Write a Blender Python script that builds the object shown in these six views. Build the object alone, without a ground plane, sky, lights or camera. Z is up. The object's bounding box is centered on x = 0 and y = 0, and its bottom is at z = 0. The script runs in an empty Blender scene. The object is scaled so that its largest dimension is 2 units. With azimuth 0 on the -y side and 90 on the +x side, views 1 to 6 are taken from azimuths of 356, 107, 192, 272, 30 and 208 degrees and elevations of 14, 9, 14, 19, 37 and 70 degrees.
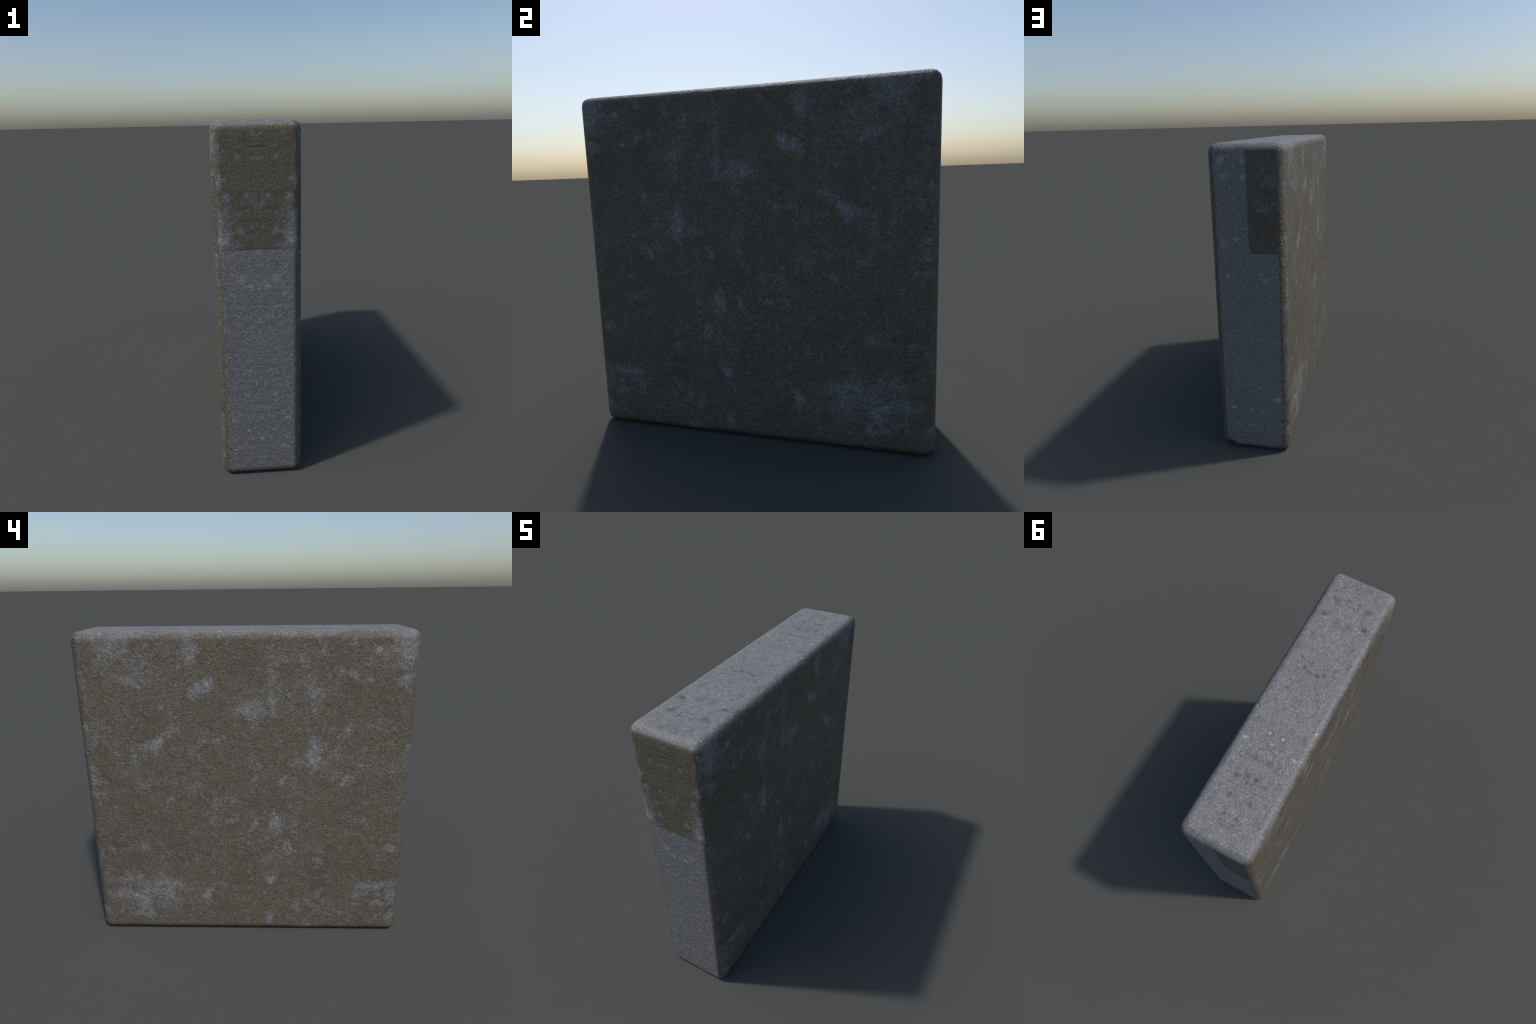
"""A weathered concrete slab standing on its edge: rounded block, two broad brown
faces with pale scuffs, grey ends and top, and a brown patch on either end."""
import bpy
import bmesh
from mathutils import Vector, noise

HALF_X, HALF_Y, HEIGHT, ROUND = 0.2288, 1.0, 1.993, 0.051
CHIP_AT, CHIP_SIZE = Vector((0.212, 1.050, -0.036)), 0.106   # chipped corner at the foot
PATCH_LOW = 1.343            # lower edge of the brown patches on the ends


# ------------------------------------------------------------------ node helpers
class Tree:
    def __init__(self, material):
        material.use_nodes = True
        self.t = material.node_tree
        self.t.nodes.clear()

    def node(self, kind, **props):
        n = self.t.nodes.new(kind)
        for k, v in props.items():
            setattr(n, k, v)
        return n

    def put(self, socket, value):
        if hasattr(value, "is_output"):
            self.t.links.new(value, socket)
        elif isinstance(value, (tuple, list)) and len(value) == 3 and socket.type == "RGBA":
            socket.default_value = (*value, 1.0)
        else:
            socket.default_value = value

    def math(self, op, a, b=0.0, c=0.0, clamp=False):
        n = self.node("ShaderNodeMath", operation=op, use_clamp=clamp)
        for s, v in zip(n.inputs, (a, b, c)):
            self.put(s, v)
        return n.outputs[0]

    def step(self, v, lo, hi, a=0.0, b=1.0):
        """Smooth step from a (at lo) to b (at hi)."""
        n = self.node("ShaderNodeMapRange", interpolation_type="SMOOTHSTEP")
        for name, x in (("Value", v), ("From Min", lo), ("From Max", hi), ("To Min", a), ("To Max", b)):
            self.put(n.inputs[name], x)
        return n.outputs[0]

    def mix(self, f, a, b, blend="MIX"):
        n = self.node("ShaderNodeMix", data_type="RGBA", blend_type=blend)
        self.put(n.inputs[0], f)
        self.put(n.inputs[6], a)
        self.put(n.inputs[7], b)
        return n.outputs[2]

    def vec(self, op, a, b=(0, 0, 0), scale=None):
        n = self.node("ShaderNodeVectorMath", operation=op)
        self.put(n.inputs[0], a)
        if op not in ("LENGTH", "ABSOLUTE", "SCALE"):
            self.put(n.inputs[1], b)
        if scale is not None:
            self.put(n.inputs["Scale"], scale)
        return n.outputs["Value"] if op in ("LENGTH", "DISTANCE", "DOT_PRODUCT") else n.outputs[0]

    def xyz(self, x, y, z):
        n = self.node("ShaderNodeCombineXYZ")
        for s, v in zip(n.inputs, (x, y, z)):
            self.put(s, v)
        return n.outputs[0]

    def split(self, v):
        n = self.node("ShaderNodeSeparateXYZ")
        self.put(n.inputs[0], v)
        return n.outputs

    def noise(self, v, scale, detail=3.0, rough=0.55, colour=False, w=None):
        n = self.node("ShaderNodeTexNoise")
        if w is not None:
            n.noise_dimensions = "4D"
            n.inputs["W"].default_value = w
        self.put(n.inputs["Vector"], v)
        n.inputs["Scale"].default_value = scale
        n.inputs["Detail"].default_value = detail
        n.inputs["Roughness"].default_value = rough
        return n.outputs["Color"] if colour else n.outputs["Fac"]

    def cells(self, v, scale, smooth=False):
        n = self.node("ShaderNodeTexVoronoi")
        self.put(n.inputs["Vector"], v)
        n.inputs["Scale"].default_value = scale
        return n.outputs["Distance"], n.outputs["Color"]

    def stretch(self, v, scale, rot=(0, 0, 0)):
        n = self.node("ShaderNodeMapping", vector_type="POINT")
        self.put(n.inputs["Vector"], v)
        n.inputs["Scale"].default_value = scale
        n.inputs["Rotation"].default_value = rot
        return n.outputs[0]

    def spots(self, uv, spots, inner=0.2, outer=1.25):
        """Union of soft ellipses (u, v, half width, half height, turn, strength)."""
        total = None
        for i, (u, v, ru, rv, turn, strength) in enumerate(spots):
            if i % 12 == 11:      # work through long lists in stages: keeps the shader's stack small
                uv = self.vec("ADD", uv, self.vec("SCALE", (1e-6, 1e-6, 0.0), scale=total))
            m = self.node("ShaderNodeMapping", vector_type="TEXTURE")
            self.put(m.inputs["Vector"], uv)
            m.inputs["Location"].default_value = (u, v, 0)
            m.inputs["Rotation"].default_value = (0, 0, turn * 0.0174533)
            m.inputs["Scale"].default_value = (ru, rv, 1)
            one = self.step(self.vec("LENGTH", m.outputs[0]), inner, outer, strength, 0.0)
            total = one if total is None else self.math("MAXIMUM", total, one)
        return total

    def grains(self, v, scale, share, size):
        """Scattered round grains: a share of the cells carries one, 0..1."""
        d, c = self.cells(v, scale)
        r = self.split(c)
        chosen = self.math("LESS_THAN", r[0], share)
        wide = self.math("MULTIPLY_ADD", r[1], size * 0.7, size * 0.45)
        edge = self.math("SUBTRACT", wide, d)
        return self.math("MULTIPLY", self.step(edge, 0.0, size * 0.35), chosen)


# ------------------------------------------------------------------ where the scuffs sit
# pale scuffs of the broad faces: (y, z, half width, half height, lean, strength)
SCUFFS = [
    (0.66, 0.28, 0.26, 0.16, 0, 0.62), (-0.84, 0.30, 0.18, 0.14, 0, 0.45), (-0.50, 1.24, 0.20, 0.12, 0, 0.35),
    (-0.10, 1.60, 0.20, 0.16, 0, 0.32), (-0.14, 0.62, 0.20, 0.22, 0, 0.32), (0.60, 1.78, 0.26, 0.12, -20, 0.35),
    (0.79, 1.92, 0.115, 0.094, 0, 0.8), (0.9, 1.97, 0.068, 0.022, 0, 0.5), (0.32, 1.86, 0.051, 0.09, 0, 0.9),
    (0.67, 1.71, 0.084, 0.032, -25, 0.6), (0.26, 1.67, 0.084, 0.041, 25, 0.95), (-0.03, 1.55, 0.081, 0.058, 0, 0.8),
    (-0.17, 1.56, 0.027, 0.075, 0, 0.75), (0.51, 1.57, 0.027, 0.036, 0, 0.5), (-0.16, 1.73, 0.027, 0.061, 0, 0.75),
    (-0.34, 1.83, 0.03, 0.075, 10, 0.6), (-0.45, 1.89, 0.054, 0.029, 40, 0.65), (-0.62, 1.93, 0.02, 0.029, 0, 0.6),
    (-0.73, 1.88, 0.038, 0.023, 0, 0.95), (-0.91, 1.89, 0.115, 0.109, 0, 0.75), (-0.94, 1.71, 0.061, 0.032, 30, 0.8),
    (-0.62, 1.75, 0.074, 0.017, 0, 0.55), (-0.41, 1.64, 0.084, 0.051, 0, 0.7), (-0.29, 1.53, 0.068, 0.058, 0, 0.4),
    (0.54, 1.33, 0.095, 0.041, 38, 0.95), (0.45, 1.45, 0.074, 0.072, 0, 0.35), (0.69, 1.51, 0.027, 0.029, 0, 0.5),
    (-0.42, 1.25, 0.057, 0.09, 0, 1.0), (-0.29, 1.23, 0.03, 0.041, 0, 0.75), (-0.53, 1.27, 0.095, 0.072, 0, 0.4),
    (-0.62, 1.43, 0.057, 0.041, 30, 0.6), (-0.62, 1.08, 0.022, 0.09, -28, 0.75), (-0.66, 1.17, 0.081, 0.072, 0, 0.35),
    (-0.22, 1.08, 0.043, 0.026, 20, 0.65), (0.72, 1.19, 0.101, 0.058, 0, 0.4), (0.94, 1.15, 0.041, 0.09, 0, 0.5),
    (0.96, 1.43, 0.03, 0.043, 0, 0.6), (-0.18, 0.81, 0.049, 0.075, 0, 0.85), (-0.06, 0.81, 0.016, 0.046, 0, 0.85),
    (0.12, 0.82, 0.035, 0.041, 0, 0.5), (-0.3, 0.8, 0.022, 0.023, 0, 0.65), (-0.7, 0.83, 0.057, 0.02, 15, 0.5),
    (0.69, 0.64, 0.07, 0.043, 0, 0.6), (0.34, 0.69, 0.084, 0.058, 0, 0.3), (-0.16, 0.66, 0.169, 0.09, 0, 0.35),
    (-0.29, 0.59, 0.041, 0.014, 38, 0.65), (0.23, 0.57, 0.014, 0.01, 20, 0.95), (-0.91, 0.63, 0.043, 0.038, 0, 0.7),
    (0.83, 0.39, 0.084, 0.043, 0, 0.6), (0.55, 0.34, 0.128, 0.075, 0, 0.85), (0.74, 0.27, 0.122, 0.038, 0, 0.9),
    (0.86, 0.27, 0.03, 0.017, 0, 1.0), (0.7, 0.21, 0.057, 0.072, -35, 0.75), (0.27, 0.28, 0.032, 0.052, 0, 0.85),
    (0.35, 0.22, 0.084, 0.043, 0, 0.4), (-0.15, 0.39, 0.046, 0.019, -25, 1.0), (-0.09, 0.47, 0.07, 0.061, -30, 0.4),
    (-0.82, 0.35, 0.124, 0.049, 0, 0.75), (-0.94, 0.31, 0.046, 0.09, 0, 0.7), (-0.73, 0.27, 0.027, 0.02, 0, 0.9),
    (-0.15, 0.12, 0.038, 0.052, 0, 0.6), (-0.34, 0.2, 0.03, 0.061, 10, 0.55), (-0.44, 0.29, 0.054, 0.029, 35, 0.65),
    (0.96, 0.15, 0.032, 0.017, 20, 0.85), (0.67, 0.12, 0.051, 0.032, 0, 0.75), (-0.59, 0.15, 0.07, 0.014, 0, 0.55),
    (-0.95, 0.11, 0.057, 0.026, 30, 0.75), (-0.38, 0.04, 0.088, 0.026, 0, 0.65), (0.97, 1.01, 0.057, 0.029, 0, 0.6),
    (0.9, 0.85, 0.043, 0.029, 0, 0.4), (-0.96, 1.25, 0.046, 0.043, 0, 0.45),
]
# pale scuffs of the brown end patch, the same left and right of its middle: (|x|, z, ...)
END_SCUFFS = [
    (0.66, 0.28, 0.26, 0.16, 0, 0.62), (-0.84, 0.30, 0.18, 0.14, 0, 0.45), (-0.50, 1.24, 0.20, 0.12, 0, 0.35),
    (-0.10, 1.60, 0.20, 0.16, 0, 0.32), (-0.14, 0.62, 0.20, 0.22, 0, 0.32), (0.60, 1.78, 0.26, 0.12, -20, 0.35),
    (0.158, 1.62, 0.028, 0.04, 0, 0.9), (0.19, 1.50, 0.075, 0.09, 0, 0.85), (0.18, 1.40, 0.07, 0.09, 0, 0.95),
    (0.19, 1.70, 0.03, 0.05, 0, 0.8), (0.055, 1.625, 0.012, 0.020, 0, 0.65), (0.02, 1.637, 0.008, 0.018, 0, 0.6),
    (0.05, 1.545, 0.012, 0.010, 0, 0.75), (0.015, 1.54, 0.012, 0.009, 0, 0.75), (0.025, 1.47, 0.01, 0.05, 0, 0.4),
    (0.015, 1.925, 0.025, 0.014, 0, 0.6), (0.0, 1.81, 0.03, 0.012, 0, 0.6), (0.13, 1.925, 0.014, 0.018, 0, 0.5),
    (0.10, 1.81, 0.02, 0.03, 0, 0.4), (0.085, 1.44, 0.03, 0.03, 0, 0.6), (0.12, 1.37, 0.04, 0.03, 0, 0.7),
]
# dark pits, clumps of bright sand and pale stones of the top, mirrored about its middle line: (|x|, y, ...)
TOP_PITS = [
    (0.087, 0.573, 0.026, 0.026, 0, 0.8), (0.026, 0.548, 0.024, 0.020, 0, 0.8), (0.012, 0.59, 0.014, 0.014, 0, 0.5),
    (0.066, 0.690, 0.020, 0.020, 0, 0.85), (0.050, 0.432, 0.018, 0.018, 0, 0.7), (0.096, 0.403, 0.018, 0.016, 0, 0.4),
    (0.110, -0.776, 0.026, 0.040, 30, 0.8), (0.085, -0.79, 0.014, 0.02, 0, 0.7), (0.138, -0.640, 0.024, 0.018, 0, 0.9),
    (0.066, -0.228, 0.020, 0.022, 0, 0.85), (0.028, -0.212, 0.022, 0.020, 0, 0.85), (0.038, -0.80, 0.013, 0.013, 0, 0.8),
    (0.038, -0.77, 0.012, 0.012, 0, 0.8), (0.040, 0.80, 0.016, 0.016, 0, 0.85), (0.04, 0.84, 0.012, 0.012, 0, 0.6),
    (0.131, -0.475, 0.022, 0.024, 0, 0.7), (0.13, -0.25, 0.026, 0.02, 0, 0.4), (0.03, -0.62, 0.05, 0.03, 0, 0.4),
    (0.018, 0.975, 0.014, 0.014, 0, 0.8), (0.10, 0.975, 0.016, 0.014, 0, 0.6), (0.10, -0.06, 0.016, 0.014, 0, 0.5),
    (0.15, 0.20, 0.018, 0.016, 0, 0.5), (0.06, 0.33, 0.016, 0.016, 0, 0.4), (0.17, -0.34, 0.02, 0.018, 0, 0.6),
]
TOP_CLUMPS = [
    (0.072, -0.510, 0.055, 0.030, 0, 0.9), (0.150, -0.71, 0.050, 0.045, 0, 1.0), (0.104, -0.321, 0.035, 0.030, 0, 0.9),
    (0.158, -0.960, 0.055, 0.035, 0, 0.9), (0.165, 0.868, 0.050, 0.035, 0, 1.0), (0.135, 0.905, 0.030, 0.025, 0, 0.8),
    (0.190, 0.704, 0.045, 0.080, 0, 0.7), (0.168, 0.638, 0.035, 0.035, 0, 0.8), (0.09, 0.09, 0.10, 0.07, 0, 0.6),
    (0.12, -0.10, 0.06, 0.10, 0, 0.7), (0.19, -0.45, 0.03, 0.12, 0, 0.6),
]
TOP_STONES = [(0.044, 0.259, 0.013, 0.013, 0, 1.0), (0.204, 0.137, 0.016, 0.016, 0, 1.0), (0.159, 0.346, 0.012, 0.012, 0, 0.9), (0.12, 0.443, 0.012, 0.012, 0, 0.35)]
TOP_RINGS = [(0.120, 0.443), (0.166, -0.630), (0.044, 0.259), (0.050, 0.432)]
# pale stones in the +y end (x, z, ...)
END_STONES = [
    (0.143, 1.90, 0.022, 0.024, 0, 0.9), (0.015, 1.895, 0.014, 0.018, 0, 0.8), (0.07, 1.86, 0.014, 0.014, 0, 0.7),
    (0.014, 1.795, 0.02, 0.024, 0, 0.7), (0.13, 1.80, 0.022, 0.03, 0, 0.5), (0.137, 0.30, 0.017, 0.017, 0, 1.0),
    (0.009, 0.292, 0.013, 0.013, 0, 1.0), (-0.065, 0.29, 0.011, 0.011, 0, 0.9), (-0.162, 0.379, 0.03, 0.024, 0, 0.8),
    (0.18, 0.41, 0.012, 0.014, 0, 0.8), (0.07, 1.43, 0.022, 0.022, 0, 0.6), (-0.11, 1.17, 0.025, 0.022, 0, 0.5),
    (0.15, 1.39, 0.02, 0.03, 0, 0.5), (0.02, 0.18, 0.03, 0.018, 0, 0.6), (0.13, 1.19, 0.02, 0.02, 0, 0.5),
]
# pale stones in the lower -y end, mirrored (|x|, z, ...)
FRONT_STONES = [
    (0.0, 0.235, 0.014, 0.016, 0, 1.0), (0.05, 0.24, 0.018, 0.012, 0, 0.7), (0.07, 0.29, 0.012, 0.012, 0, 0.8),
    (0.15, 0.36, 0.022, 0.02, 0, 0.8), (0.09, 1.18, 0.03, 0.03, 0, 0.6), (0.045, 1.145, 0.02, 0.02, 0, 0.8),
    (0.08, 0.51, 0.012, 0.012, 0, 0.9), (0.14, 1.10, 0.03, 0.012, 0, 0.6), (0.115, 0.18, 0.014, 0.014, 0, 0.6),
]


# ------------------------------------------------------------------ material
def concrete_material(kind):
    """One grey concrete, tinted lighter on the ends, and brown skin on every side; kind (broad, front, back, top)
    says which side's scuffs, stones and patches are laid into it."""
    mat = bpy.data.materials.new("weathered_concrete_" + kind)
    T = Tree(mat)
    pos = T.node("ShaderNodeTexCoord").outputs["Object"]
    x, y, z = T.split(pos)
    ax = T.math("ABSOLUTE", x)
    p = pos if kind == "back" else T.xyz(ax, y, z)               # grain mirrored about x = 0

    # --- noises shared by everything
    fray = T.vec("SUBTRACT", T.noise(p, 55.0, 3, 0.6, colour=True), (0.5, 0.5, 0.5))
    loose = T.vec("ADD", p, T.vec("SCALE", fray, scale=0.012))
    mid_noise = T.noise(p, 16.0, 5, 0.62, w=2.0)
    ragged = T.noise(p, 42.0, 5, 0.72, w=3.0)
    sand = T.noise(p, 115.0, 3, 0.7)
    grit = T.split(T.cells(loose, 135.0)[1])                      # one shade per grain of sand
    shade = T.math("MULTIPLY_ADD", T.math("SUBTRACT", grit[0], 0.5), 0.34, sand)
    specks = T.math("MULTIPLY", T.grains(loose, 85.0, 0.34, 0.40), T.step(sand, 0.3, 0.6, 0.35, 1.0))
    pebbles = T.grains(T.vec("ADD", loose, (3.1, 1.7, 0.4)), 34.0, 0.10, 0.30)
    holes = T.grains(T.vec("ADD", loose, (0.3, 4.7, 2.4)), 78.0, 0.10, 0.33)

    # --- grey concrete
    grey = T.mix(T.step(shade, 0.25, 0.80), GREY_DARK, GREY_LIGHT)
    grey = T.mix(T.math("MULTIPLY", T.step(mid_noise, 0.5, 0.3), 0.3), grey, GREY_DARK)
    if kind in ("front", "back"):
        grey = T.mix(0.24, grey, END_GREY)
    clump = T.step(mid_noise, 0.36, 0.62, 0.30, 1.0)
    sx, sy, sz = T.split(T.vec("ADD", p, T.vec("SCALE", fray, scale=0.03)))
    if kind == "top":
        uv = T.xyz(sx, sy, 0.0)
        clump = T.math("MAXIMUM", clump, T.spots(uv, TOP_CLUMPS))
        grey = T.mix(T.math("MULTIPLY", T.math("MULTIPLY", clump, ragged), 0.30), grey, PALE)
    grey = T.mix(T.math("MULTIPLY", specks, clump), grey, PALE)
    grey = T.mix(T.math("MULTIPLY", pebbles, 0.22), grey, PALE)
    grey = T.mix(T.math("MULTIPLY", holes, 0.8), grey, PIT)
    if kind == "top":
        grey = T.mix(T.math("MULTIPLY", T.math("MULTIPLY", T.spots(uv, TOP_PITS, 0.1, 1.15), T.step(T.noise(pos, 30.0, 3, 0.6, w=4.0), 0.34, 0.55, 0.45, 1.0)), 0.95), grey, PIT)
        even = T.xyz(ax, y, 0.0)
        grey = T.mix(T.math("MULTIPLY", T.spots(even, TOP_STONES, 0.7, 1.2), 0.5), grey, PALE)
        for rx, ry in TOP_RINGS:
            d = T.vec("DISTANCE", even, (rx, ry, 0.0))
            ring = T.step(T.math("ABSOLUTE", T.math("SUBTRACT", d, 0.0175)), 0.001, 0.006, 0.45, 0.0)
            grey = T.mix(ring, grey, PIT)
    elif kind in ("front", "back"):
        stones = T.spots(T.xyz(sx, sz, 0.0), END_STONES if kind == "back" else FRONT_STONES, 0.3, 1.25)
        grey = T.mix(T.math("MULTIPLY", T.math("MULTIPLY", stones, T.math("MULTIPLY_ADD", sand, 0.9, 0.5)), 0.40 if kind == "front" else 0.62), grey, PALE)

    # --- brown weathered skin
    brown = T.mix(T.step(shade, 0.22, 0.80), BROWN_DARK, BROWN_LIGHT)
    broad_noise = T.noise(p, 3.2, 5, 0.6, w=1.0)
    brown = T.mix(T.math("MULTIPLY", T.step(broad_noise, 0.45, 0.66), 0.45), brown, BROWN_DARK)
    brown = T.mix(T.math("MULTIPLY", T.step(mid_noise, 0.50, 0.72), 0.45), brown, BROWN_GREY)
    brown = T.mix(T.math("MULTIPLY", specks, 0.34), brown, PALE_WARM)
    brown = T.mix(T.math("MULTIPLY", pebbles, 0.40), brown, PALE_WARM)
    brown = T.mix(T.math("MULTIPLY", T.math("LESS_THAN", grit[1], 0.02), 0.28), brown, RUST)
    brown = T.mix(T.math("MULTIPLY", holes, 0.6), brown, BROWN_PIT)

    if kind in ("front", "back"):
        brown = T.mix(0.2 if kind == "back" else 0.35, brown, BROWN_DARK if kind == "back" else BROWN_WARM)

    # --- pale scuffs in the skin
    sway = T.vec("SUBTRACT", T.noise(p, 7.0, 4, 0.6, colour=True), (0.5, 0.5, 0.5))
    bend = T.vec("ADD", T.vec("SCALE", sway, scale=0.14), T.vec("SCALE", fray, scale=0.04))
    amount = T.math("MULTIPLY", T.step(T.noise(p, 5.5, 6, 0.66, w=5.0), 0.40, 0.70), 0.12 if kind == "front" else 0.40)
    scuff = None
    if kind == "broad":
        qx, qy, qz = T.split(T.vec("ADD", p, bend))
        scuff = T.spots(T.xyz(T.math("MULTIPLY", qy, -1.0), qz, 0.0), [(-a, b, c, d, e, f) for a, b, c, d, e, f in SCUFFS], 0.1, 1.8)
    elif kind == "front":
        qx, qy, qz = T.split(T.vec("ADD", p, T.vec("SCALE", bend, scale=0.3)))
        scuff = T.spots(T.xyz(qx, qz, 0.0), END_SCUFFS, 0.1, 1.5)
    if scuff:
        amount = T.math("MAXIMUM", scuff, amount)
    drift = T.math("SUBTRACT", T.noise(p, 15.0, 6, 0.72, w=6.0), 0.5)
    cloud = T.step(T.math("MULTIPLY_ADD", drift, 2.2, amount), 0.12, 0.85)
    torn = T.math("MULTIPLY_ADD", drift, 2.3, T.math("MULTIPLY", T.math("SUBTRACT", ragged, 0.5), 2.6))
    torn = T.math("MULTIPLY_ADD", T.math("SUBTRACT", grit[2], 0.5), 0.22, torn)
    field = T.math("ADD", amount, torn)
    scuffed = T.step(field, 0.20, 0.86)
    streaky = T.stretch(T.vec("ADD", p, T.vec("SCALE", sway, scale=0.08)), (1, 1, 0.22), (0.45, 0, 0))
    wisps = T.step(T.noise(streaky, 34.0, 4, 0.65, w=7.0), 0.60, 0.70)
    scuffed = T.math("MAXIMUM", scuffed, T.math("MULTIPLY", wisps, T.step(T.noise(p, 2.6, 2, 0.5, w=8.0), 0.48, 0.6, 0.1, 0.65)))
    pale = T.mix(T.step(shade, 0.25, 0.80), SCUFF_DARK, SCUFF)
    pale = T.mix(T.math("MULTIPLY", specks, 0.55), pale, PALE)
    scuffed = T.math("MAXIMUM", T.math("MULTIPLY", scuffed, 0.80), T.math("MULTIPLY", cloud, 0.48))
    skin = T.mix(scuffed, brown, pale)
    skin = T.mix(T.step(field, 0.85, 1.4, 0.0, 0.55), skin, PALE)

    # --- where the brown skin lies
    jag = T.math("MULTIPLY_ADD", T.math("SUBTRACT", ragged, 0.5), 0.05, T.math("MULTIPLY", T.math("SUBTRACT", mid_noise, 0.5), 0.04))
    over_sides = T.step(T.math("ADD", ax, jag), 0.184, 0.196)
    rim = T.math("MULTIPLY_ADD", T.math("SUBTRACT", T.noise(p, 4.0, 3, 0.6, w=12.0), 0.5), 0.10, T.math("MULTIPLY", jag, 0.45))
    below_top = T.step(T.math("ADD", z, rim), HEIGHT - 0.008, HEIGHT - 0.024)
    brown_here = T.math("MULTIPLY", over_sides, below_top)
    lines = None
    if kind in ("front", "back"):
        fine_jag = T.math("MULTIPLY", T.math("SUBTRACT", ragged, 0.5), 0.010)
        zz = T.math("ADD", z, fine_jag)
        patch = T.step(zz, PATCH_LOW - 0.003, PATCH_LOW + 0.003)
        if kind == "front":
            patch = T.math("MULTIPLY", patch, T.step(zz, HEIGHT - 0.024, HEIGHT - 0.030))
            # the joint under the patch and a short crack near its top
            wave = T.math("MULTIPLY", T.math("SUBTRACT", mid_noise, 0.5), 0.03)
            joint = T.step(T.math("ABSOLUTE", T.math("SUBTRACT", T.math("ADD", z, wave), PATCH_LOW)), 0.001, 0.007, 0.5, 0.0)
            sag = T.math("ADD", T.math("MULTIPLY_ADD", T.math("MULTIPLY", ax, ax), 1.2, 1.862), T.math("MULTIPLY", wave, 0.5))
            crack = T.step(T.math("ABSOLUTE", T.math("SUBTRACT", z, sag)), 0.001, 0.005, 1.0, 0.0)
            lines = T.math("MAXIMUM", T.math("MULTIPLY", joint, T.step(ax, 0.17, 0.12)), T.math("MULTIPLY", crack, T.step(ax, 0.062, 0.03)))
        else:
            cut = T.math("MULTIPLY_ADD", T.step(z, 1.40, PATCH_LOW), -0.02, -0.008)   # rounded lower corner
            side = T.step(T.math("SUBTRACT", T.math("ADD", x, fine_jag), cut), 0.003, -0.003)
            patch = T.math("MULTIPLY", T.math("MULTIPLY", patch, side), T.step(zz, HEIGHT - 0.03, HEIGHT - 0.045))
            foot = T.spots(T.xyz(x, z, 0.0), [(0.205, 0.03, 0.06, 0.055, 20, 1.0), (-0.20, 0.03, 0.04, 0.05, 0, 0.6)], 0.8, 1.05)
            patch = T.math("MAXIMUM", patch, foot)
        brown_here = T.math("MAXIMUM", brown_here, patch)
    colour = T.mix(brown_here, grey, skin)
    if lines:
        colour = T.mix(T.math("MULTIPLY", lines, 0.6), colour, BROWN_PIT)

    # --- relief below the size of the mesh
    dent = T.vec("ADD", p, T.vec("SCALE", fray, scale=0.016))
    coarse = 1.0 if kind == "broad" else 1.35
    stone = T.cells(dent, 88.0 * coarse)[0]
    lump = T.noise(dent, 66.0 * coarse, 5, 0.70, w=9.0)
    height = T.math("MULTIPLY_ADD", stone, -0.40, lump)
    height = T.math("MULTIPLY", height, T.step(mid_noise, 0.36, 0.62, 0.35, 1.35))
    height = T.math("MULTIPLY_ADD", mid_noise, 0.7, T.math("MULTIPLY_ADD", holes, -0.35, height))
    if lines:
        height = T.math("MULTIPLY_ADD", lines, -0.45, height)
    bump = T.node("ShaderNodeBump")
    bump.inputs["Strength"].default_value = BUMP if kind == "broad" else BUMP * 0.8
    bump.inputs["Distance"].default_value = 0.012
    T.put(bump.inputs["Height"], height)

    bsdf = T.node("ShaderNodeBsdfPrincipled")
    T.put(bsdf.inputs["Base Color"], colour)
    bsdf.inputs["Roughness"].default_value = ROUGH
    bsdf.inputs["Specular IOR Level"].default_value = SPEC
    T.put(bsdf.inputs["Normal"], bump.outputs[0])
    out = T.node("ShaderNodeOutputMaterial")
    T.put(out.inputs["Surface"], bsdf.outputs[0])
    return mat


GREY_DARK, GREY_LIGHT = (0.088, 0.088, 0.090), (0.200, 0.199, 0.200)
PALE, PALE_WARM, PIT = (0.40, 0.40, 0.405), (0.225, 0.212, 0.19), (0.050, 0.050, 0.053)
BROWN_DARK, BROWN_LIGHT, BROWN_GREY = (0.064, 0.053, 0.037), (0.142, 0.122, 0.092), (0.136, 0.126, 0.108)
END_GREY = (0.225, 0.226, 0.232)
BROWN_WARM = (0.120, 0.098, 0.066)
BROWN_PIT, RUST = (0.036, 0.031, 0.025), (0.16, 0.10, 0.045)
SCUFF_DARK, SCUFF = (0.122, 0.124, 0.132), (0.245, 0.249, 0.262)
BUMP, ROUGH, SPEC = 0.46, 0.60, 0.5


# ------------------------------------------------------------------ body
def break_corner(bm):
    """Knocks an uneven scoop out of one foot corner."""
    def as_object(b, name):
        me = bpy.data.meshes.new(name)
        b.to_mesh(me)
        b.free()
        ob = bpy.data.objects.new(name, me)
        bpy.context.scene.collection.objects.link(ob)
        return ob
    scoop = bmesh.new()
    bmesh.ops.create_icosphere(scoop, subdivisions=4, radius=CHIP_SIZE)
    for v in scoop.verts:
        v.co.x *= 1.45
        v.co = CHIP_AT + v.co * (1.0 + 0.10 * noise.noise(v.co * 22.0 + Vector((3.0, 1.0, 7.0))))
    block, tool = as_object(bm, "block"), as_object(scoop, "scoop")
    mod = block.modifiers.new("chip", "BOOLEAN")
    mod.operation, mod.object, mod.solver = "DIFFERENCE", tool, "EXACT"
    graph = bpy.context.evaluated_depsgraph_get()
    out = bmesh.new()
    out.from_mesh(block.evaluated_get(graph).to_mesh())
    for ob in (block, tool):
        me = ob.data
        bpy.data.objects.remove(ob)
        bpy.data.meshes.remove(me)
    out.normal_update()
    return out


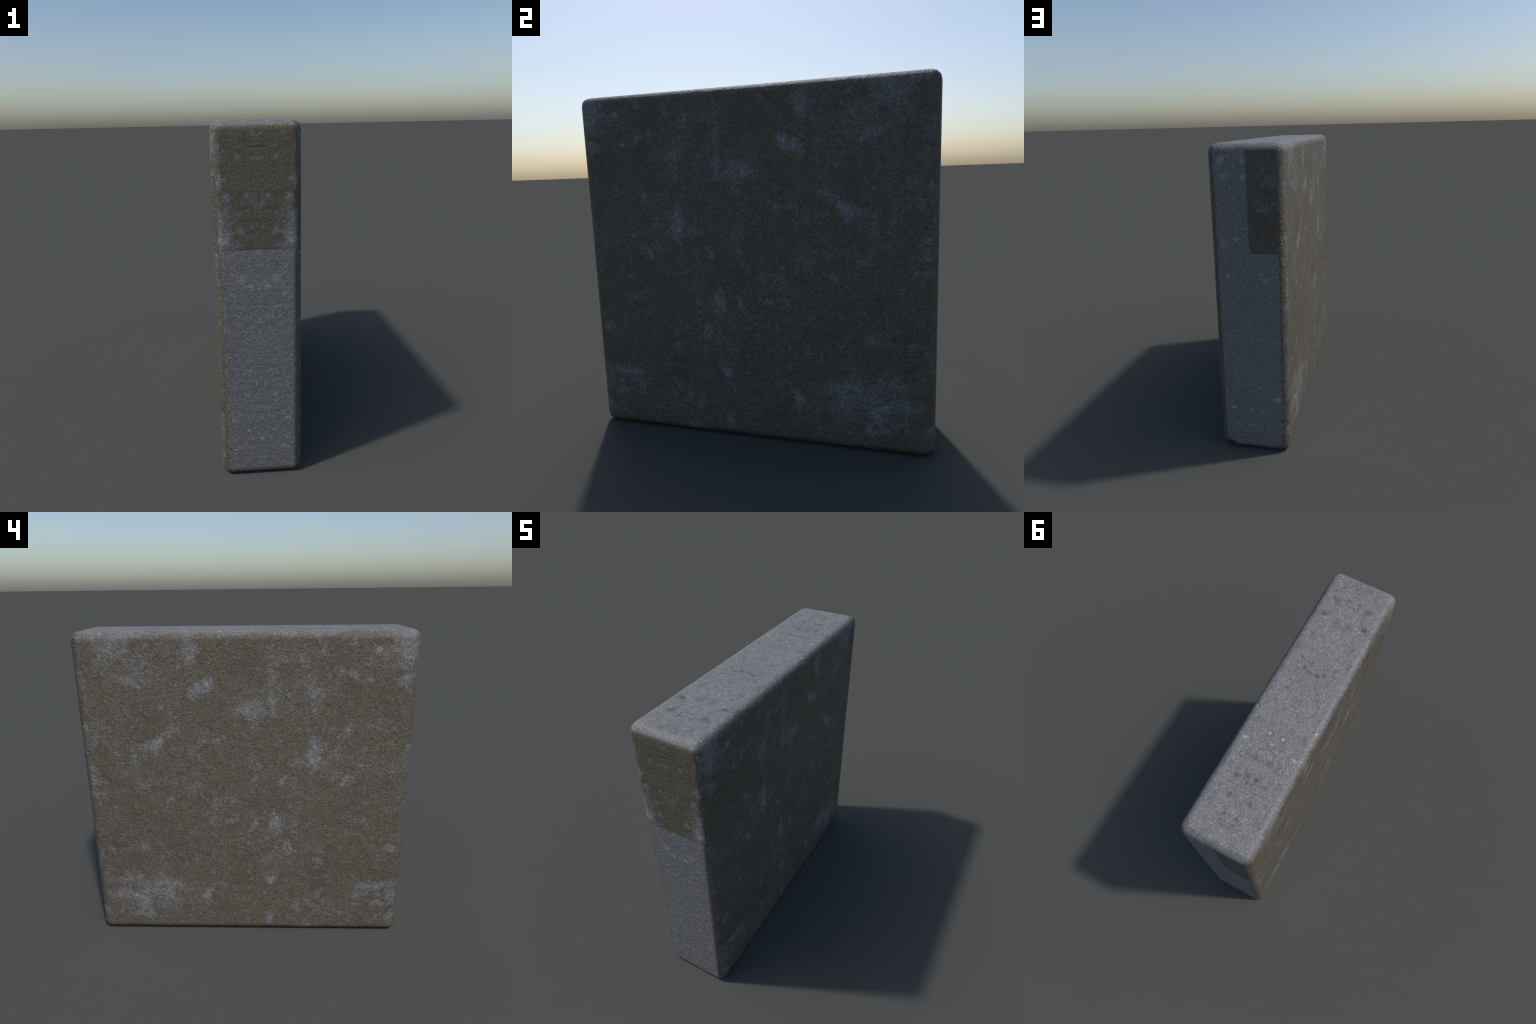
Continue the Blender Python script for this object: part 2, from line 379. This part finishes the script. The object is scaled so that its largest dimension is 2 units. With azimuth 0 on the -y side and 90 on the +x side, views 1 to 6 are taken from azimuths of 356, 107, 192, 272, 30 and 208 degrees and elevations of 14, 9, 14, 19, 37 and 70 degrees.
def rounded_block():
    """Box with edges rounded in three flats, cut along the borders of the end patches."""
    bm = bmesh.new()
    bmesh.ops.create_cube(bm, size=1.0)
    for v in bm.verts:
        v.co = Vector((v.co.x * 2 * HALF_X, v.co.y * 2 * HALF_Y, (v.co.z + 0.5) * HEIGHT))
    bmesh.ops.bevel(bm, geom=list(bm.edges), offset=ROUND, offset_type="OFFSET", segments=3, profile=0.5, affect="EDGES", clamp_overlap=True)

    bm = break_corner(bm)

    def cut(select, co, no):
        faces = [f for f in bm.faces if select(f)]
        geom = faces + list({e for f in faces for e in f.edges}) + list({v for f in faces for v in f.verts})
        bmesh.ops.bisect_plane(bm, geom=geom, plane_co=co, plane_no=no, dist=1e-5)

    cut(lambda f: abs(f.normal.y) > 0.99, (0, 0, PATCH_LOW), (0, 0, 1))
    cut(lambda f: f.normal.y > 0.99 and f.calc_center_median().z > PATCH_LOW, (-0.008, 0, 0), (1, 0, 0))
    return bm


def part_of(face):
    n, c = face.normal, face.calc_center_median()
    if (c - CHIP_AT).length < CHIP_SIZE * 1.5 and max(abs(k) for k in n) < 0.998 and face.calc_area() < 0.0012 and (c - CHIP_AT).dot(n) < -0.75 * (c - CHIP_AT).length:
        return ("chipped_corner", True)
    a = (abs(n.x) * 1.02, abs(n.y) * 1.01, abs(n.z))
    if a[1] > 0.99:
        if c.z > PATCH_LOW and (c.y < 0 or c.x < -0.01):
            return ("weathered_patch", c.y > 0)
        return ("end_face", c.y > 0)
    k = a.index(max(a))
    return (("broad_face", c.x > 0), ("end_face", c.y > 0), ("top_face" if c.z > 1 else "bottom_face", True))[k]


def smooth_normal(p):
    inner = Vector((max(-HALF_X + ROUND, min(HALF_X - ROUND, p.x)),
                    max(-HALF_Y + ROUND, min(HALF_Y - ROUND, p.y)),
                    max(ROUND, min(HEIGHT - ROUND, p.z))))
    return (p - inner).normalized()


def build():
    slab = bpy.data.objects.new("concrete_slab", None)
    slab["label"] = "thick weathered concrete slab standing upright on its edge"
    slab["category"] = "concrete block"
    bpy.context.scene.collection.objects.link(slab)
    mats = {k: concrete_material(k) for k in ("broad", "front", "back", "top")}
    bm = rounded_block()
    bm.normal_update()
    groups = {}
    for f in bm.faces:
        groups.setdefault(part_of(f), []).append(f)
    for (name, far), faces in sorted(groups.items(), key=lambda g: g[0]):
        verts = sorted({v for f in faces for v in f.verts}, key=lambda v: v.index)
        index = {v: i for i, v in enumerate(verts)}
        mesh = bpy.data.meshes.new(name)
        mesh.from_pydata([v.co[:] for v in verts], [], [[index[v] for v in f.verts] for f in faces])
        mesh.polygons.foreach_set("use_smooth", [True] * len(mesh.polygons))
        if name != "chipped_corner":
            mesh.normals_split_custom_set_from_vertices([smooth_normal(v.co) for v in verts])
        kind = {"broad_face": "broad", "top_face": "top", "bottom_face": "top"}.get(name, "back" if far else "front")
        mesh.materials.append(mats[kind])
        part = bpy.data.objects.new(name, mesh)
        bpy.context.scene.collection.objects.link(part)
        part.parent = slab
    bm.free()


build()
